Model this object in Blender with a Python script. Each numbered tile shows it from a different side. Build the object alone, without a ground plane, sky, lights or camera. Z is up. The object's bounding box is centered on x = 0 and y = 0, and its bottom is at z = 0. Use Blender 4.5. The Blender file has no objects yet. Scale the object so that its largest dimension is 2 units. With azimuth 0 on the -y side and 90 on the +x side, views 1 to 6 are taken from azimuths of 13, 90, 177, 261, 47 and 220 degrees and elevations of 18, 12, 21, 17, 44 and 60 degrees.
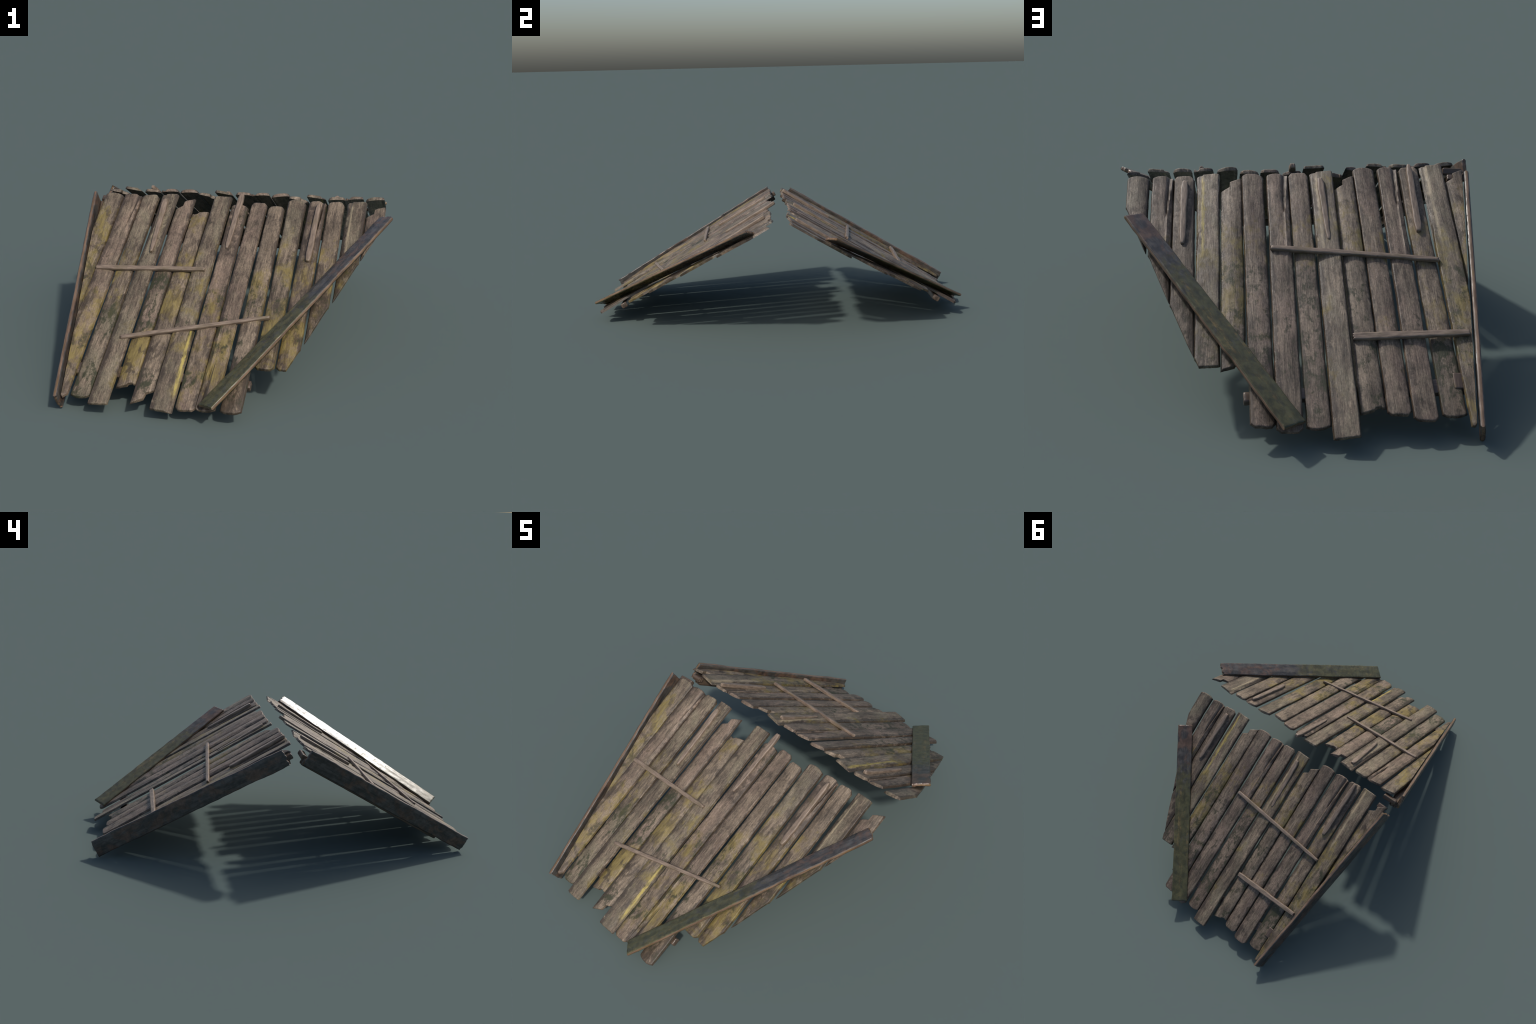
# Weathered plank roof: two pitched slopes of grey-brown boards that lean towards an
# open ridge, with thin battens, tilted diagonal boards, gable boards and bearers below.
import bpy, math, random
from mathutils import Vector, Matrix, noise

random.seed(7)
COL = bpy.context.scene.collection


def lerp(a, b, t):
    return a + (b - a) * t


def clamp(v, lo=0.0, hi=1.0):
    return max(lo, min(hi, v))


def smooth(lo, hi, v):
    t = clamp((v - lo) / (hi - lo))
    return t * t * (3 - 2 * t)


def nz(x, y, z=0.0):
    return noise.noise(Vector((x, y, z)))


# ------------------------------------------------------------------ slope frames
class Slope:
    """A pitched plane: x runs along the eave, s runs down from the ridge, n is outwards."""

    def __init__(self, origin, across, up, normal):
        self.o, self.x, self.u, self.n = map(Vector, (origin, across, up, normal))

    def matrix(self, x, s):
        m = Matrix((self.x, self.u, self.n)).transposed().to_4x4()
        m.translation = self.o + self.x * x - self.u * s
        return m

    def point(self, x, s, n):
        return self.o + self.x * x - self.u * s + self.n * n


FRONT = Slope((0, 0, .607), (1, 0, 0), (0, .864, .5035), (0, -.5035, .864))
BACK = Slope((0, 0, .6248), (-1, 0, 0), (0, -.8634, .5046), (0, .5046, .8634))


# ------------------------------------------------------------------ node helpers
class Nodes:
    def __init__(self, name):
        self.mat = bpy.data.materials.new(name)
        self.mat.use_nodes = True
        self.t = self.mat.node_tree
        self.t.nodes.clear()

    def add(self, kind, **props):
        n = self.t.nodes.new(kind)
        for k, v in props.items():
            setattr(n, k, v)
        return n

    def link(self, a, b):
        self.t.links.new(a, b)

    def put(self, sock, v):
        if hasattr(v, "is_linked") or isinstance(v, bpy.types.NodeSocket):
            self.link(v, sock)
        else:
            sock.default_value = v

    def math(self, op, a, b=0.0, c=None, clampit=False):
        n = self.add("ShaderNodeMath", operation=op, use_clamp=clampit)
        self.put(n.inputs[0], a)
        self.put(n.inputs[1], b)
        if c is not None:
            self.put(n.inputs[2], c)
        return n.outputs[0]

    def remap(self, v, lo, hi, to0=0.0, to1=1.0, kind="SMOOTHSTEP"):
        n = self.add("ShaderNodeMapRange", interpolation_type=kind)
        self.put(n.inputs[0], v)
        for i, k in enumerate((lo, hi, to0, to1)):
            self.put(n.inputs[i + 1], k)
        return n.outputs[0]

    def mix(self, f, a, b, blend="MIX"):
        n = self.add("ShaderNodeMix", data_type="RGBA", blend_type=blend)
        self.put(n.inputs[0], f)
        self.put(n.inputs[6], a)
        self.put(n.inputs[7], b)
        return n.outputs[2]

    def coords(self, seed):
        tc = self.add("ShaderNodeTexCoord")
        self.obj = tc.outputs["Object"]
        sep = self.add("ShaderNodeSeparateXYZ")
        self.link(self.obj, sep.inputs[0])
        self.x, self.y, self.z = sep.outputs
        self.seed = seed

    def noise(self, scale, detail=4.0, rough=.6, shift=0.0, dist=0.0):
        mp = self.add("ShaderNodeMapping")
        self.link(self.obj, mp.inputs[0])
        mp.inputs["Location"].default_value = (self.seed * 3.7 + shift, self.seed * 1.9 - shift, shift)
        mp.inputs["Scale"].default_value = scale
        n = self.add("ShaderNodeTexNoise")
        self.link(mp.outputs[0], n.inputs["Vector"])
        n.inputs["Scale"].default_value = 1.0
        n.inputs["Detail"].default_value = detail
        n.inputs["Roughness"].default_value = rough
        n.inputs["Distortion"].default_value = dist
        return n.outputs[0]

    def finish(self, colour, rough, bump_h, strength=.4, distance=.002, spec=.5):
        b = self.add("ShaderNodeBsdfPrincipled")
        o = self.add("ShaderNodeOutputMaterial")
        bp = self.add("ShaderNodeBump")
        bp.inputs["Strength"].default_value = strength
        bp.inputs["Distance"].default_value = distance
        self.link(bump_h, bp.inputs["Height"])
        self.put(b.inputs["Base Color"], colour)
        self.put(b.inputs["Roughness"], rough)
        b.inputs["Specular IOR Level"].default_value = spec
        self.link(bp.outputs[0], b.inputs["Normal"])
        self.link(b.outputs[0], o.inputs[0])
        return self.mat


def rgb(r, g, b):
    """sRGB 0-255 to a linear node colour"""
    f = lambda c: (c / 255 / 12.92) if c <= 10 else ((c / 255 + .055) / 1.055) ** 2.4
    return (f(r), f(g), f(b), 1.0)


LIGHT, DARK = rgb(128, 114, 97), rgb(79, 69, 58)
PINK, GREY = rgb(121, 104, 91), rgb(115, 107, 89)
OCHRE, OCHRE_BRIGHT = rgb(101, 87, 48), rgb(130, 115, 65)
MOSS, STAIN = rgb(50, 53, 33), rgb(52, 43, 36)
PALE = rgb(152, 138, 112)


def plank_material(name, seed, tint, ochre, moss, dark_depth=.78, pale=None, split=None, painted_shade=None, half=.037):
    """grey-brown wood; ochre / moss are lists of (s0, s1, strength[, x0]) lichen bands along the plank"""
    m = Nodes(name)
    m.coords(seed)
    down = m.math("MULTIPLY", m.y, -1.0)
    streak = m.noise((85, 13.0, 50), 7, .70, 1.0, .5)
    speck = m.noise((210, 120, 150), 3, .6, 41.0)
    grain = m.noise((430, 17, 260), 5, .68, 4.0, .3)
    patch = m.noise((16, 8.5, 9), 5, .62, 9.0, .4)
    fine = m.noise((55, 36, 40), 8, .74, 15.0)
    broad = m.noise((24, 13, 15), 6, .68, 23.0, .6)
    wear = m.noise((11, 4.5, 9), 4, .6, 31.0)
    col = m.mix(m.remap(streak, .34, .66), DARK, LIGHT)
    second = {"pink": PINK, "grey": GREY, "plain": LIGHT}[tint]
    col = m.mix(m.remap(patch, .40, .60, 0, .7), col, second)
    col = m.mix(.85, col, m.mix(m.remap(grain, .3, .7), (.58, .57, .56, 1), (1.34, 1.33, 1.32, 1)), "MULTIPLY")
    col = m.mix(1.0, col, m.mix(m.remap(speck, .34, .66), (.80, .80, .80, 1), (1.16, 1.16, 1.16, 1)), "MULTIPLY")
    col = m.mix(1.0, col, m.mix(m.remap(wear, .36, .64), (.70, .69, .68, 1), (1.18, 1.17, 1.16, 1)), "MULTIPLY")
    def bands(rows, soft):
        total = None
        for row in rows:
            s0, s1, k = row[:3]
            b = m.math("MULTIPLY", m.remap(down, s0 - soft, s0 + soft * .6), m.remap(down, s1 - soft * .6, s1 + soft, 1, 0))
            if len(row) > 3:
                b = m.math("MULTIPLY", b, m.remap(m.math("ABSOLUTE", m.math("SUBTRACT", m.x, row[3])), .008, .034, 1, 0))
            b = m.math("MULTIPLY", b, k)
            total = b if total is None else m.math("MAXIMUM", total, b)
        return total

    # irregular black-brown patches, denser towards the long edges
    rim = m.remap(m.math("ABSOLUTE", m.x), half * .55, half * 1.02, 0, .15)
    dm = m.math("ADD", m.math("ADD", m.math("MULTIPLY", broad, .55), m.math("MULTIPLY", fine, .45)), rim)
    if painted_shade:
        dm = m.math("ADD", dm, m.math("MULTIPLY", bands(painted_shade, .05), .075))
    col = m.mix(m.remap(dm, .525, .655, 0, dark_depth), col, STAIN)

    if ochre:
        b = bands(ochre, .10)
        v = m.math("ADD", m.math("ADD", m.math("MULTIPLY", patch, .6), m.math("MULTIPLY", fine, .4)), m.math("MULTIPLY", b, .165))
        mask = m.remap(v, .575, .74, 0, .9)
        col = m.mix(mask, col, m.mix(m.remap(streak, .36, .66), OCHRE, OCHRE_BRIGHT))
        spots = m.math("MULTIPLY", m.remap(broad, .50, .60), m.math("MULTIPLY", b, .55))
        col = m.mix(spots, col, STAIN)
    if moss:
        b = bands(moss, .06)
        v = m.math("ADD", m.math("ADD", m.math("MULTIPLY", broad, .45), m.math("MULTIPLY", fine, .55)), m.math("MULTIPLY", b, .14))
        col = m.mix(m.remap(v, .60, .69, 0, .82), col, MOSS)
    if pale:
        # torn strip along one long edge: pale fresh fibre, yellow where lichen has settled
        y0, y1, side, bright = pale
        line = m.math("ADD", m.math("MULTIPLY", m.math("SUBTRACT", fine, .5), .016), side)
        near = m.remap(m.math("ABSOLUTE", m.math("SUBTRACT", m.x, line)), .002, .007, 1, 0)
        run = m.math("MULTIPLY", m.remap(down, y0, y0 + .04), m.remap(down, y1 - .08, y1, 1, 0))
        f = m.math("MULTIPLY", m.math("MULTIPLY", near, run), m.remap(streak, .35, .6, .25, .85))
        col = m.mix(f, col, rgb(172, 155, 82) if bright else PALE)
    if split:
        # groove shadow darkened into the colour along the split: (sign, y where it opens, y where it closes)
        sign, y0, y1 = split
        along = m.math("DIVIDE", m.math("SUBTRACT", down, y0), y1 - y0, clampit=True)
        centre = m.math("MULTIPLY", m.math("MULTIPLY_ADD", along, -.009, .024), sign)
        off = m.math("SUBTRACT", m.math("SUBTRACT", m.x, centre), m.math("MULTIPLY", m.math("SUBTRACT", fine, .5), .006))
        wide = m.math("MULTIPLY_ADD", along, -.0055, .0075)
        f = m.remap(m.math("DIVIDE", m.math("ABSOLUTE", off), wide), .35, 1.0, .75, 0)
        f = m.math("MULTIPLY", f, m.math("MULTIPLY", m.remap(along, .0, .04), m.remap(along, .85, 1.0, 1, 0)))
        col = m.mix(f, col, rgb(44, 37, 31))
    h = m.math("ADD", m.math("MULTIPLY", grain, .6), m.math("MULTIPLY", fine, .7))
    rough = m.math("SUBTRACT", m.remap(fine, .35, .65, .40, .58), m.remap(m.math("ABSOLUTE", m.x), half * .90, half * .98, 0, .16))
    return m.finish(col, rough, h, .7, .0028, .38)


def stick_material(name, seed):
    m = Nodes(name)
    m.coords(seed)
    streak = m.noise((20, 150, 60), 5, .6, 2.0)
    fine = m.noise((60, 90, 60), 7, .7, 5.0)
    broad = m.noise((9, 9, 9), 4, .6, 8.0)
    col = m.mix(m.remap(streak, .3, .7), rgb(96, 82, 70), rgb(136, 119, 103))
    col = m.mix(m.remap(broad, .5, .66, 0, .45), col, rgb(98, 88, 62))
    col = m.mix(m.remap(fine, .58, .70, 0, .5), col, STAIN)
    return m.finish(col, m.remap(fine, .35, .65, .42, .6), m.math("ADD", streak, fine), .5, .0015)


def board_material(name, seed, mossy, gloss):
    """dark wet board; grain along local x, green growth where mossy = (x0, x1)"""
    m = Nodes(name)
    m.coords(seed)
    streak = m.noise((4.5, 60, 60), 6, .65, 1.0, .8)
    broad = m.noise((9, 14, 14), 6, .68, 6.0, .7)
    fine = m.noise((38, 46, 46), 8, .72, 12.0)
    col = m.mix(m.remap(streak, .35, .66), rgb(54, 52, 49), rgb(78, 74, 69))
    brown = m.remap(broad, .48, .60, 0, .85)
    col = m.mix(brown, col, rgb(90, 70, 57))
    if mossy:
        x0, x1 = mossy
        b = m.remap(m.x, x0, x1)
        v = m.math("ADD", m.math("ADD", m.math("MULTIPLY", broad, .5), m.math("MULTIPLY", fine, .5)), m.math("MULTIPLY", b, .22))
        col = m.mix(m.remap(v, .56, .71, 0, .88), col, rgb(72, 71, 43))
        col = m.mix(m.remap(m.math("ADD", m.math("ADD", m.math("MULTIPLY", fine, .5), m.math("MULTIPLY", streak, .5)), m.math("MULTIPLY", b, .07)), .59, .70, 0, .8), col, rgb(108, 91, 56))
    mottle = m.noise((26, 30, 30), 7, .72, 19.0, .5)
    col = m.mix(1.0, col, m.mix(m.remap(mottle, .36, .64), (.62, .62, .62, 1), (1.30, 1.30, 1.30, 1)), "MULTIPLY")
    h = m.math("ADD", streak, m.math("MULTIPLY", fine, .8))
    rough = m.remap(fine, .50, .62, gloss, gloss + .22)
    return m.finish(col, rough, h, .15, .0012)


def edge_material(name, seed):
    m = Nodes(name)
    m.coords(seed)
    streak = m.noise((10, 80, 80), 5, .65, 1.0)
    broad = m.noise((12, 20, 20), 5, .65, 5.0)
    col = m.mix(m.remap(streak, .35, .66), rgb(82, 65, 51), rgb(122, 99, 80))
    col = m.mix(m.remap(broad, .5, .64, 0, .7), col, rgb(104, 82, 46))
    return m.finish(col, .42, streak, .5, .0015)


def bearer_material(name, seed):
    m = Nodes(name)
    m.coords(seed)
    streak = m.noise((5, 70, 70), 5, .65, 1.0)
    broad = m.noise((10, 16, 16), 5, .65, 5.0)
    col = m.mix(m.remap(streak, .35, .66), rgb(66, 55, 46), rgb(98, 83, 71))
    col = m.mix(m.remap(broad, .5, .64, 0, .7), col, rgb(84, 70, 42))
    return m.finish(col, m.remap(broad, .4, .6, .32, .5), streak, .5, .0015)


# ------------------------------------------------------------------ mesh helper
def slab(name, cols, rows, pos, matrix, materials, side_slot=0):
    """closed board: pos(a, t, side) gives local points of the upper (+1) and lower (-1) face"""
    nc, nr = len(cols), len(rows)
    verts = [pos(a, t, side) for side in (1, -1) for t in rows for a in cols]
    idx = lambda k, j, i: (k * nr + j) * nc + i
    faces, slots = [], []

    def face(*f):
        faces.append(f)

    for j in range(nr - 1):
        for i in range(nc - 1):
            face(idx(0, j, i), idx(0, j + 1, i), idx(0, j + 1, i + 1), idx(0, j, i + 1))
            slots.append(0)
            face(idx(1, j, i), idx(1, j, i + 1), idx(1, j + 1, i + 1), idx(1, j + 1, i))
            slots.append(0)
        for i, rev in ((0, False), (nc - 1, True)):
            q = (idx(0, j, i), idx(1, j, i), idx(1, j + 1, i), idx(0, j + 1, i))
            face(*(q[::-1] if rev else q))
            slots.append(side_slot)
    for i in range(nc - 1):
        for j, rev in ((0, True), (nr - 1, False)):
            q = (idx(0, j, i), idx(1, j, i), idx(1, j, i + 1), idx(0, j, i + 1))
            face(*(q[::-1] if rev else q))
            slots.append(side_slot)
    me = bpy.data.meshes.new(name)
    me.from_pydata(verts, [], faces)
    for m in materials:
        me.materials.append(m)
    for p, s in zip(me.polygons, slots):
        p.material_index = s
        p.use_smooth = True
    me.update()
    import bmesh
    bm = bmesh.new()
    bm.from_mesh(me)
    bmesh.ops.recalc_face_normals(bm, faces=bm.faces)
    bm.to_mesh(me)
    bm.free()
    me.set_sharp_from_angle(angle=math.radians(48))
    ob = bpy.data.objects.new(name, me)
    COL.objects.link(ob)
    ob.matrix_world = matrix
    ob.parent = ROOF
    return ob


def spaced(n, edges):
    """0..1 with n even steps plus tight steps near both ends"""
    v = set(i / n for i in range(n + 1))
    for e in edges:
        v |= {e, 1 - e}
    return sorted(v)


# ------------------------------------------------------------------ planks
THICK = .0105


def end_shape(kind, a):
    """how far the end is set back at a (0 left .. 1 right)"""
    e = abs(2 * a - 1)
    if kind == "arc":
        return .010 * e ** 2.6
    if kind == "chamfer":
        return .013 * max(0, (e - .70) / .30) + .001 * math.sin(7 * a)
    if kind == "square":
        return .002 * a + .0025 * max(0, (e - .88) / .12)
    if kind == "torn":                      # a stepped tear
        return lerp(.064, .046, a / .43) if a < .43 else lerp(.023, 0, (a - .43) / .57)
    if kind == "snapped":
        return .020 * a + (.006 if .60 < a < .86 else 0)
    return 0.0


# wood type: (upper end, lower end)
KINDS = {1: ("arc", "chamfer"), 2: ("arc", "chamfer"), 3: ("chamfer", "arc"), 4: ("square", "square"), 5: ("torn", "snapped")}


CROWN = {1: .0048, 2: .0028, 3: .0030, 4: .0022, 5: .0065}


def plank(slope, seed, kind, flip, top, bottom, level, limit=None, mat=None):
    """top / bottom: (x left, x right, s); level: heights (mm) of top-left, top-right, bottom-left, bottom-right"""
    xlt, xrt, st = top
    xlb, xrb, sb = bottom
    n0, n1, n2, n3 = [v / 1000 for v in level]
    upper, lower = KINDS[kind]
    xc = (xlt + xrt) / 2
    wide = xrt - xlt

    def edge_x(a, s):
        k = (s - st) / (sb - st)
        xl = lerp(xlt, xlb, k) + .0016 * nz(s * 7, seed, 1) + .0009 * nz(s * 31, seed, 2)
        xr = lerp(xrt, xrb, k) + .0016 * nz(s * 7, seed, 3) + .0009 * nz(s * 31, seed, 4)
        return lerp(xl, xr, a)

    def ends(a):
        if flip:
            s0 = st + end_shape(lower, 1 - a)
            s1 = sb - end_shape(upper, 1 - a)
        else:
            s0 = st + end_shape(upper, a)
            s1 = sb - end_shape(lower, a)
        s0 += .0012 * nz(a * 9, seed, 5)
        s1 += .0015 * nz(a * 9, seed, 6)
        if limit:
            s1 = min(s1, max(s0 + .01, limit(lerp(xlb, xrb, a))))
        return s0, s1

    def pos(a, t, side):
        s0, s1 = ends(a)
        s = lerp(s0, s1, t)
        x = edge_x(a, s)
        k = (s - st) / (sb - st)
        n = lerp(lerp(n0, n1, a), lerp(n2, n3, a), k)
        n += .003 * nz(s * 2.1, seed, 8)
        d = min(a, 1 - a) * wide
        e = min(s - s0, s1 - s)
        r = .0042
        drop = 0
        for v in (d, e):
            if v < r:
                drop += r * .75 * (1 - math.sqrt(max(0, 1 - (1 - v / r) ** 2)))
        drop = min(drop, .0042)
        if side > 0:
            n += CROWN[kind] * (1 - (2 * a - 1) ** 2)
            n += .0011 * nz(x * 38, s * 2.4, seed) + .0006 * nz(x * 120, s * 6, seed + 3) + .0008 * nz(x * 25, s * 14, seed + 9)
            fa, fs = (1 - a, sb - s) if flip else (a, s - st)
            if kind == 2:                   # long split with a curled strip beside it
                mid = lerp(.82, .70, clamp(fs / .19))
                half = lerp(.11, .015, clamp(fs / .21))
                if fs < .24:
                    n -= .0078 * math.exp(-((fa - mid) / half) ** 2) * (1 - smooth(.15, .24, fs))
                lip = math.exp(-((fa - mid - half - .07) / .06) ** 2)
                n += .0036 * lip * (1 - smooth(.35, .55, fs))
                n -= .0012 * smooth(.86, 1.0, fa) * (1 - smooth(.3, .5, fs))
            if kind == 4:                   # torn strip along the left edge
                cut = lerp(.26, .0, clamp(fs / .42)) + .05 * nz(fs * 22, seed, 12) * (1 - clamp(fs / .42))
                if fa < cut:
                    n -= .0055 * smooth(0, .035, cut - fa)
            if kind == 5 and fs < .2:
                n -= .002 * (1 - smooth(.0, .2, fs))
            return (x - xc, -(s - st), n - drop)
        # sawn sides flare out towards the underside, which is weathered hollow
        x += (2 * a - 1) * .0026 * smooth(.006, .0, d)
        n -= THICK * (1 + .12 * nz(s * 3, seed, 7)) - .005 * smooth(.003, .012, min(d, e))
        return (x - xc, -(s - st), n)

    cols = sorted(set(spaced(18, (.012, .03, .055)) + [.425, .435]))
    rows = spaced(110, (.0012, .003, .005))
    ob = slab("plank", cols, rows, pos, slope.matrix(xc, st), [mat])
    return ob


ROOF = bpy.data.objects.new("plank_roof", None)
COL.objects.link(ROOF)
ROOF["label"] = "weathered gable roof of mossy grey-brown wooden planks"
ROOF["category"] = "wooden roof"

# the slope is cut off along a slanting line at the +x gable, and stops at the gable board at -x
front_cut = lambda x: .899 - 2.58 * (x - .335)
front_gable = lambda x: .04 + (x + .645) / .162
back_cut = lambda x: .226 + 2.536 * (x + .612)
back_gable = lambda x: .092 + (.617 - x) / .1386

# kind, flip, top, bottom, level, limit, tint, ochre bands, moss bands (bands measured from the plank's upper end)
FRONT_PLANKS = [
    (1, 0, (-.610, -.532, .036), (-.612, -.534, 1.09), (8, -2, 6, -4), front_gable, "grey", [(.10, .62, .95)], [(.35, .7, .6)]),
    (2, 0, (-.520, -.443, .037), (-.536, -.459, 1.085), (7, 1, 9, -7), front_gable, "pink", [(.56, 1.0, .95)], [(.7, .95, .5)]),
    (3, 0, (-.440, -.366, .036), (-.443, -.368, 1.082), (1, 2, -6, -3), None, "grey", [(.32, .62, .75)], [(.60, .78, .9), (.9, 1.08, .95)]),
    (4, 0, (-.353, -.279, .027), (-.364, -.289, 1.111), (0, 7, 4, 9), None, "grey", [(.40, 1.05, .5, .034)], []),
    (5, 0, (-.273, -.200, .048), (-.281, -.210, 1.026), (-4, 0, -9, -5), None, "pink", [(.74, .95, 1.3)], [(.42, .72, .95)]),
    (5, 1, (-.195, -.126, .115), (-.206, -.129, 1.092), (-7, -8, 1, -3), None, "plain", [(.02, .18, .55), (.22, .62, .85), (.72, .82, .5)], [(.80, .92, .8)]),
    (4, 1, (-.114, -.039, .028), (-.126, -.047, 1.113), (5, 2, 9, -2), None, "grey", [(.28, .66, .55), (.70, .84, .9), (.80, 1.02, .8, .026)], [(.68, .74, .8)]),
    (3, 1, (-.030, .039, .066), (-.035, .041, 1.103), (-6, -12, 3, 6), None, "pink", [(.52, .62, .9), (.70, .98, .75)], [(.0, .12, .8), (.45, .6, .6), (.86, .96, .95)]),
    (2, 1, (.055, .123, .054), (.039, .111, 1.10), (-5, -2, 4, 7), None, "pink", [(.66, 1.0, .95)], [(.62, .86, .7)]),
    (1, 1, (.133, .201, .074), (.130, .207, 1.10), (-5, 0, 1, 7), None, "plain", [(.36, .62, .75)], [(.42, .60, .7), (.7, 1.0, .6)]),
    (1, 0, (.215, .287, .036), (.215, .288, .897), (4, -3, -8, -7), None, "grey", [(.24, .48, .85), (.52, .85, .9)], [(.45, .8, .6)]),
    (2, 0, (.305, .375, .036), (.297, .373, .897), (4, 1, -4, 1), front_cut, "pink", [(.30, .52, .95), (.62, .86, 1.0)], [(.65, .8, .6)]),
    (3, 0, (.385, .452, .037), (.385, .453, .90), (0, 2, -5, 0), front_cut, "plain", [(.26, .50, .7), (.5, .8, .6)], [(.45, .8, .6)]),
    (4, 0, (.468, .545, .027), (.463, .541, .90), (-4, 4, -2, 4), front_cut, "grey", [(.3, .6, .4)], [(.3, .6, .5)]),
    (5, 0, (.550, .624, .048), (.548, .622, .90), (-4, -2, -4, 0), front_cut, "pink", [], [(.2, .5, .4)]),
]
BACK_PLANKS = [
    (1, 0, (-.610, -.536, .072), (-.614, -.534, .90), (7, -3, 5, -3), back_cut, "grey", [], [(.2, .5, .5)]),
    (2, 0, (-.520, -.447, .072), (-.528, -.450, .90), (7, -2, 4, -2), back_cut, "pink", [(.25, .5, .3)], [(.3, .6, .5)]),
    (3, 0, (-.442, -.372, .070), (-.446, -.366, .90), (0, -4, 0, -3), back_cut, "plain", [], [(.4, .8, .5)]),
    (4, 0, (-.358, -.280, .062), (-.363, -.287, .890), (-6, 4, 7, 7), back_cut, "grey", [(.03, .36, .7, -.03), (.30, .52, .6), (.6, .85, .5)], [(.7, .82, .7)]),
    (5, 0, (-.274, -.199, .085), (-.282, -.207, .90), (-4, 0, 0, 0), None, "plain", [(.26, .62, 1.0)], [(.38, .8, .85)]),
    (1, 0, (-.196, -.121, .071), (-.195, -.122, 1.098), (7, -3, 3, -2), None, "pink", [(.26, .42, .5), (.5, .85, .3)], [(.45, .95, .65)]),
    (2, 0, (-.105, -.030, .072), (-.118, -.042, 1.118), (7, 1, 0, 0), None, "pink", [(.18, .32, .45)], [(.55, .9, .55)]),
    (3, 0, (-.026, .043, .070), (-.028, .043, 1.106), (2, 1, -13, -6), None, "pink", [(.22, .42, .7)], [(.42, 1.0, .75)]),
    (4, 0, (.056, .135, .062), (.048, .125, 1.146), (-4, 8, 0, 12), None, "grey", [(.05, .40, .6), (.3, 1.0, .45, -.034)], [(.6, .9, .3)]),
    (5, 0, (.139, .212, .085), (.133, .211, 1.065), (-4, 0, -5, -5), None, "plain", [(.08, .36, .7)], [(.40, 1.0, .7)]),
    (1, 0, (.216, .291, .047), (.218, .288, 1.072), (1, -3, -3, -4), None, "pink", [(.28, .44, .65), (.66, .76, .5)], [(.5, .8, .3)]),
    (2, 0, (.307, .378, .046), (.295, .368, 1.094), (2, -4, -1, -5), None, "pink", [], [(.6, .95, .4)]),
    (3, 0, (.387, .457, .044), (.385, .458, 1.080), (-6, -5, -13, -13), None, "plain", [(.26, .50, .65), (.56, .80, .6)], [(.74, 1.0, .95)]),
    (4, 0, (.469, .547, .037), (.462, .540, 1.122), (-8, 3, 4, 8), back_gable, "grey", [(.30, .9, .7), (.95, 1.08, .8)], [(.45, .9, .75)]),
    (5, 0, (.551, .627, .060), (.548, .624, 1.122), (-6, -4, -4, -4), back_gable, "plain", [(.12, .5, .75)], [(.2, .6, .5)]),
]

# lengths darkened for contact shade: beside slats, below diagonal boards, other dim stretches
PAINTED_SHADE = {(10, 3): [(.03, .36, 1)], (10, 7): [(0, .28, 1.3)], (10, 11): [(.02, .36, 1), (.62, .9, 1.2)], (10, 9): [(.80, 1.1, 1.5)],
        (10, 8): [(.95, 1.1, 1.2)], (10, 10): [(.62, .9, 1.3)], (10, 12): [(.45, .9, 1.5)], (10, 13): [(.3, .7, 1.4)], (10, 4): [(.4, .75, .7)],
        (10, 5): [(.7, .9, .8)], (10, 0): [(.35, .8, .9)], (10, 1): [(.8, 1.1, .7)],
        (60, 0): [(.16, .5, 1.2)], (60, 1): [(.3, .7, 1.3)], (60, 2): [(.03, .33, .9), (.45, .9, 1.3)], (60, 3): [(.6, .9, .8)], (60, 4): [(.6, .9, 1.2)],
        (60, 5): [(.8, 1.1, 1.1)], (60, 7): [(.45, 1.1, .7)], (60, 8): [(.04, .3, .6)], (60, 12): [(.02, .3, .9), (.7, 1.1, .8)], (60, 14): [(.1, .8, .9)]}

for slope, rows, base in ((FRONT, FRONT_PLANKS, 10), (BACK, BACK_PLANKS, 60)):
    for i, (kind, flip, top, bottom, level, limit, tint, ochre, moss) in enumerate(rows):
        seed = base + i * 1.37
        pale = None
        if kind == 4:
            pale = (.0, .40, -.020, slope is BACK and i == 3) if not flip else (.70, 1.05, .022, True)
        split = None
        if kind == 2:
            length = bottom[2] - top[2]
            split = (-1, length, length - .22) if flip else (1, 0, .22)
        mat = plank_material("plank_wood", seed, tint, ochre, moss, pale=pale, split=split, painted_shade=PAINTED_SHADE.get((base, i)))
        plank(slope, seed, kind, flip, top, bottom, level, limit, mat)


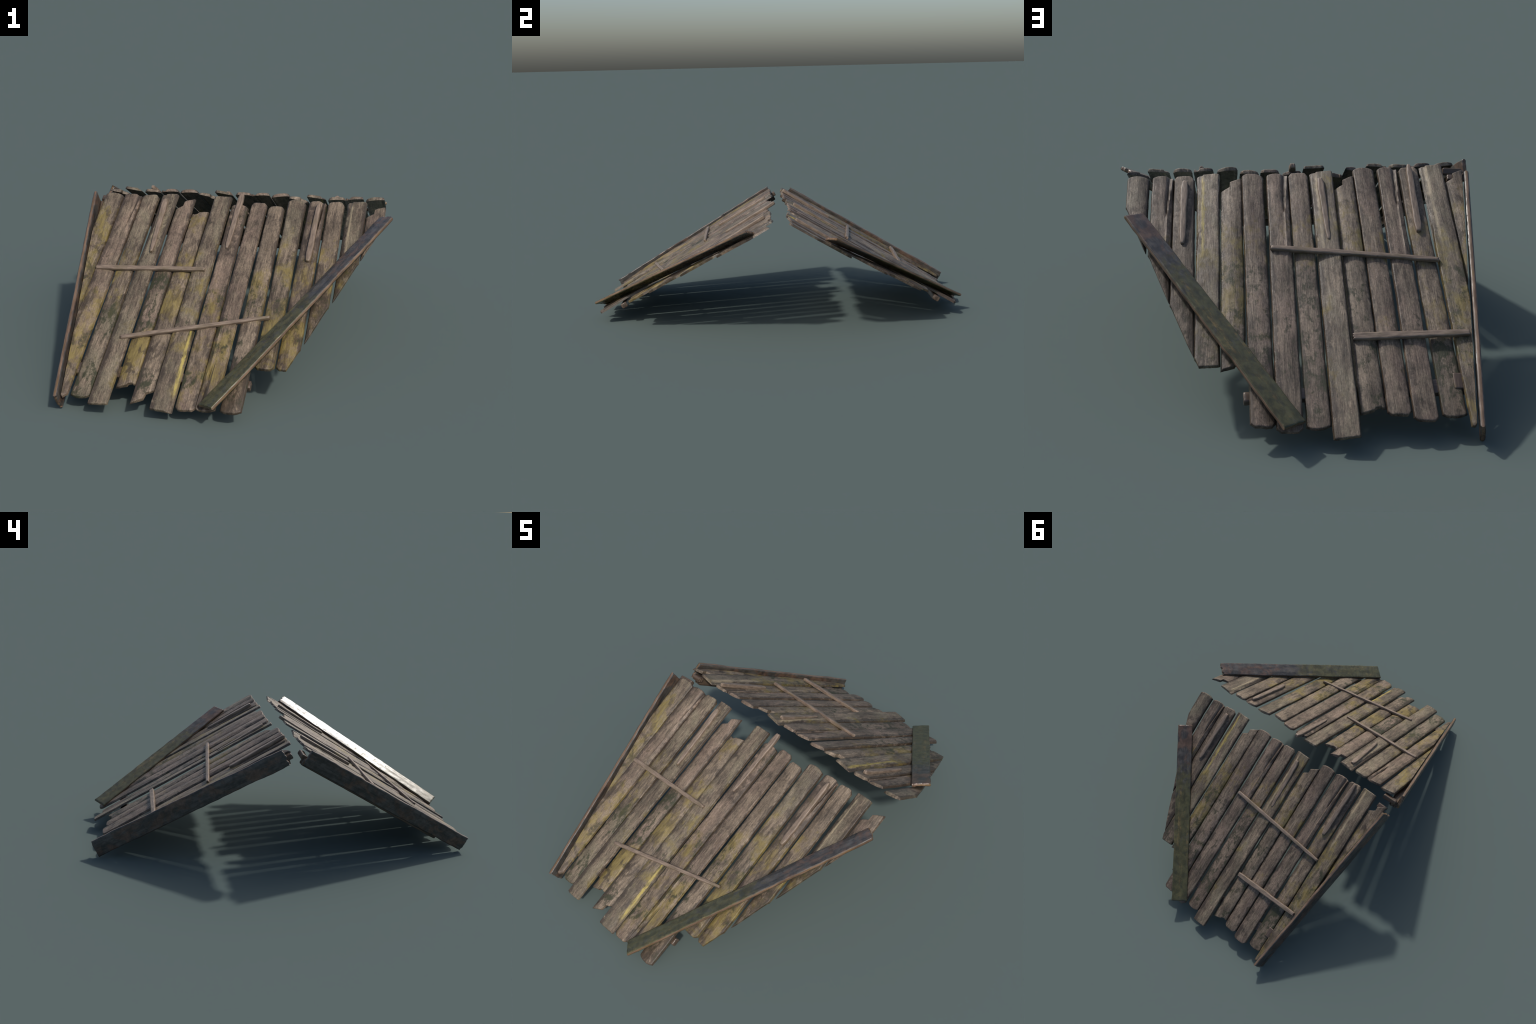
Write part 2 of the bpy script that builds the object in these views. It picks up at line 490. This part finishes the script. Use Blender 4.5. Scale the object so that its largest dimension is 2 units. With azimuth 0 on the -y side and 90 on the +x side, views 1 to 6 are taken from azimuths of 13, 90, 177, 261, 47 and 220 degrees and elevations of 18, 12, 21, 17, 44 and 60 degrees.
# ------------------------------------------------------------------ sticks, boards and bearers
def bar(name, a0, a1, w0, w1, thick, normal, materials, seed, side_slot=0, ends=(0, 0), lumps=.0012, taper=.0, cols=10, rows=70, bow=0.0):
    """board from point a0 to a1 (centres of its outward face), wide along the cross direction.
    ends = ragged depth of each end; taper = how much narrow the tips become"""
    a0, a1, normal = Vector(a0), Vector(a1), Vector(normal).normalized()
    along = (a1 - a0)
    length = along.length
    along.normalize()
    cross = normal.cross(along).normalized()
    nrm = along.cross(cross).normalized()
    m = Matrix((along, cross, nrm)).transposed().to_4x4()
    m.translation = a0

    face = min(lumps, .0009)

    def rag(a, k, depth):
        v = .5 + .5 * nz(a * 5.3, seed, 20 + k) + .5 * nz(a * 14, seed, 30 + k)
        return depth * clamp(v, 0, 1.3)

    def pos(a, t, side):
        x0 = rag(a, 0, ends[0]) - ends[0] * .25
        x1 = length - rag(a, 1, ends[1]) + ends[1] * .35
        x = lerp(x0, x1, t)
        w = lerp(w0, w1, t)
        if taper:
            tip = min(t, 1 - t) / .12
            if tip < 1:
                w *= lerp(1 - taper, 1, math.sqrt(clamp(tip)))
        y = (a - .5) * w + lumps * 1.6 * nz(x * 6, seed, 40 + (a > .5)) + lumps * nz(x * 24, seed, 42 + (a > .5))
        d = min(a, 1 - a) * w
        r = min(.005, thick * .28)
        drop = 0
        for v in (d, min(x - x0, x1 - x)):
            if v < r:
                drop += r * .8 * (1 - math.sqrt(max(0, 1 - (1 - v / r) ** 2)))
        drop = min(drop, thick * .42)
        z = bow * (1 - (2 * a - 1) ** 2) + face * nz(x * 5, y * 40, seed + 5) + face * .5 * nz(x * 30, y * 60, seed)
        if side > 0:
            return (x, y, z - drop)
        return (x, y, z - thick + drop)

    return slab(name, spaced(cols, (.02, .06)), spaced(rows, (.002, .006)), pos, m, materials, side_slot)


stick = [stick_material("batten_wood", 3.1), stick_material("batten_wood", 5.3)]
peg = [stick_material("slat_wood", 2.1), stick_material("slat_wood", 6.7)]

# thin cross battens nailed over the planks: x0, s0, x1, s1, width
for k, (slope, x0, s0, x1, s1, w, n0, n1) in enumerate((
        (FRONT, -.528, .474, -.063, .455, .021, .016, .018),
        (FRONT, -.320, .817, .240, .670, .018, .019, .014),
        (BACK, -.110, .426, .466, .491, .020, .018, .010),
        (BACK, .134, .794, .514, .796, .026, .012, .018))):
    bar("batten", slope.point(x0, s0, n0), slope.point(x1, s1, n1), w, w * .85, .016, slope.n, [stick[k % 2]], 4 + k * 3,
        ends=(.012, .008), lumps=.0009, taper=.25, cols=8, rows=60)

# short pointed slats lying along single planks: x0, s0, x1, s1
for k, (slope, x0, s0, x1, s1, n0, n1, w0, w1) in enumerate((
        (FRONT, -.327, .066, -.312, .378, .013, .016, .027, .017),
        (FRONT, .005, .010, -.003, .325, .006, .000, .028, .017),
        (FRONT, .349, .064, .343, .382, .017, .012, .019, .026),
        (BACK, -.404, .104, -.410, .395, .012, .006, .026, .019),
        (BACK, .087, .106, .097, .392, .014, .006, .026, .016),
        (BACK, .422, .044, .416, .362, .012, .003, .020, .027))):
    bar("slat", slope.point(x0, s0, n0 + .004), slope.point(x1, s1, n1 + .004), w0, w1, .019, slope.n, [peg[k % 2]], 30 + k * 3,
        ends=(.006, .005), lumps=.0011, taper=.5, cols=8, rows=50)


def board_between(name, p_in0, p_out0, p_in1, p_out1, thick, materials, seed, ends, outward, lumps=.0022, bow=.0):
    """wide board whose visible face has corners p_in0/p_out0 at one end and p_in1/p_out1 at the other"""
    p = [Vector(v) for v in (p_in0, p_out0, p_in1, p_out1)]
    c0, c1 = (p[0] + p[1]) / 2, (p[2] + p[3]) / 2
    n = (c1 - c0).cross((p[1] - p[0]) + (p[3] - p[2]))
    if n.dot(Vector(outward)) < 0:
        n.negate()
    return bar(name, c0, c1, (p[1] - p[0]).length, (p[3] - p[2]).length, thick, n, materials, seed, 1, ends, lumps, cols=14, rows=120, bow=bow)


edge = edge_material("worn_edge", 4.4)
# diagonal boards: inner edge rests on the planks, outer edge stands off (upper end first)
board_between("diagonal_board", (.608, -.108, .558), (.665, -.151, .578), (.052, -.941, .080), (.111, -1.0, .094), .016,
              [board_material("dark_board", 1.3, (.30, .70), .27), edge], 51, (.022, .006), (0, -.5, .86), bow=.001)
board_between("diagonal_board", (.547, .232, .512), (.606, .284, .521), (.029, .947, .081), (.098, .992, .097), .016,
              [board_material("dark_board", 2.9, (.10, .40), .30), edge], 57, (.018, .008), (0, .5, .86), bow=.001)
# gable boards on edge along the -x side
board_between("gable_board", (-.664, -.012, .528), (-.667, -.045, .605), (-.490, -.932, .000), (-.494, -.968, .071), .017,
              [board_material("dark_board", 6.1, None, .34), edge], 63, (.012, .012), (-1, 0, 0), bow=.0015)
board_between("gable_board", (-.652, .050, .525), (-.641, .083, .601), (-.507, .964, .000), (-.491, .999, .078), .017,
              [board_material("dark_board", 8.7, None, .34), edge], 69, (.018, .010), (-1, 0, 0), bow=.0015)

bearer = bearer_material("bearer_wood", 3.3)
for slope, p0, p1, w0, w1 in ((FRONT, (-.472, .948, -.015), (.216, .962, -.013), .050, .032),
                              (BACK, (.472, .965, -.018), (-.216, .986, -.014), .050, .034)):
    bar("purlin", slope.point(*p0), slope.point(*p1), w0, w1, .028, slope.n, [bearer, bearer], 80 + w0, ends=(.004, .004), cols=8)
# end rafters tucked inside the gable boards, with the stub of a ridge bearer let into each
for slope, p0, p1, stub in ((FRONT, (-.628, .044, -.032), (-.484, .93, -.032), ((-.566, .036, -.016), (-.640, .040, -.020))),
                            (BACK, (.597, .084, -.034), (.480, .93, -.034), ((.570, .074, -.028), (.612, .076, -.028)))):
    bar("rafter", slope.point(*p0), slope.point(*p1), .038, .036, .038, slope.n, [bearer, bearer], 90 + p0[0], ends=(.010, .010), cols=8)
    bar("ridge_bearer", slope.point(*stub[0]), slope.point(*stub[1]), .026, .028, .026, slope.n, [bearer, bearer], 95 + p0[0], ends=(.004, .002), cols=8, rows=20)
# a splinter of wood wedged between two planks low on the back slope
bar("wood_chip", BACK.point(.450, .930, -.0055), BACK.point(.449, .986, -.0065), .028, .030, .011, BACK.n, [bearer], 77, ends=(.004, .003), cols=8, rows=20)
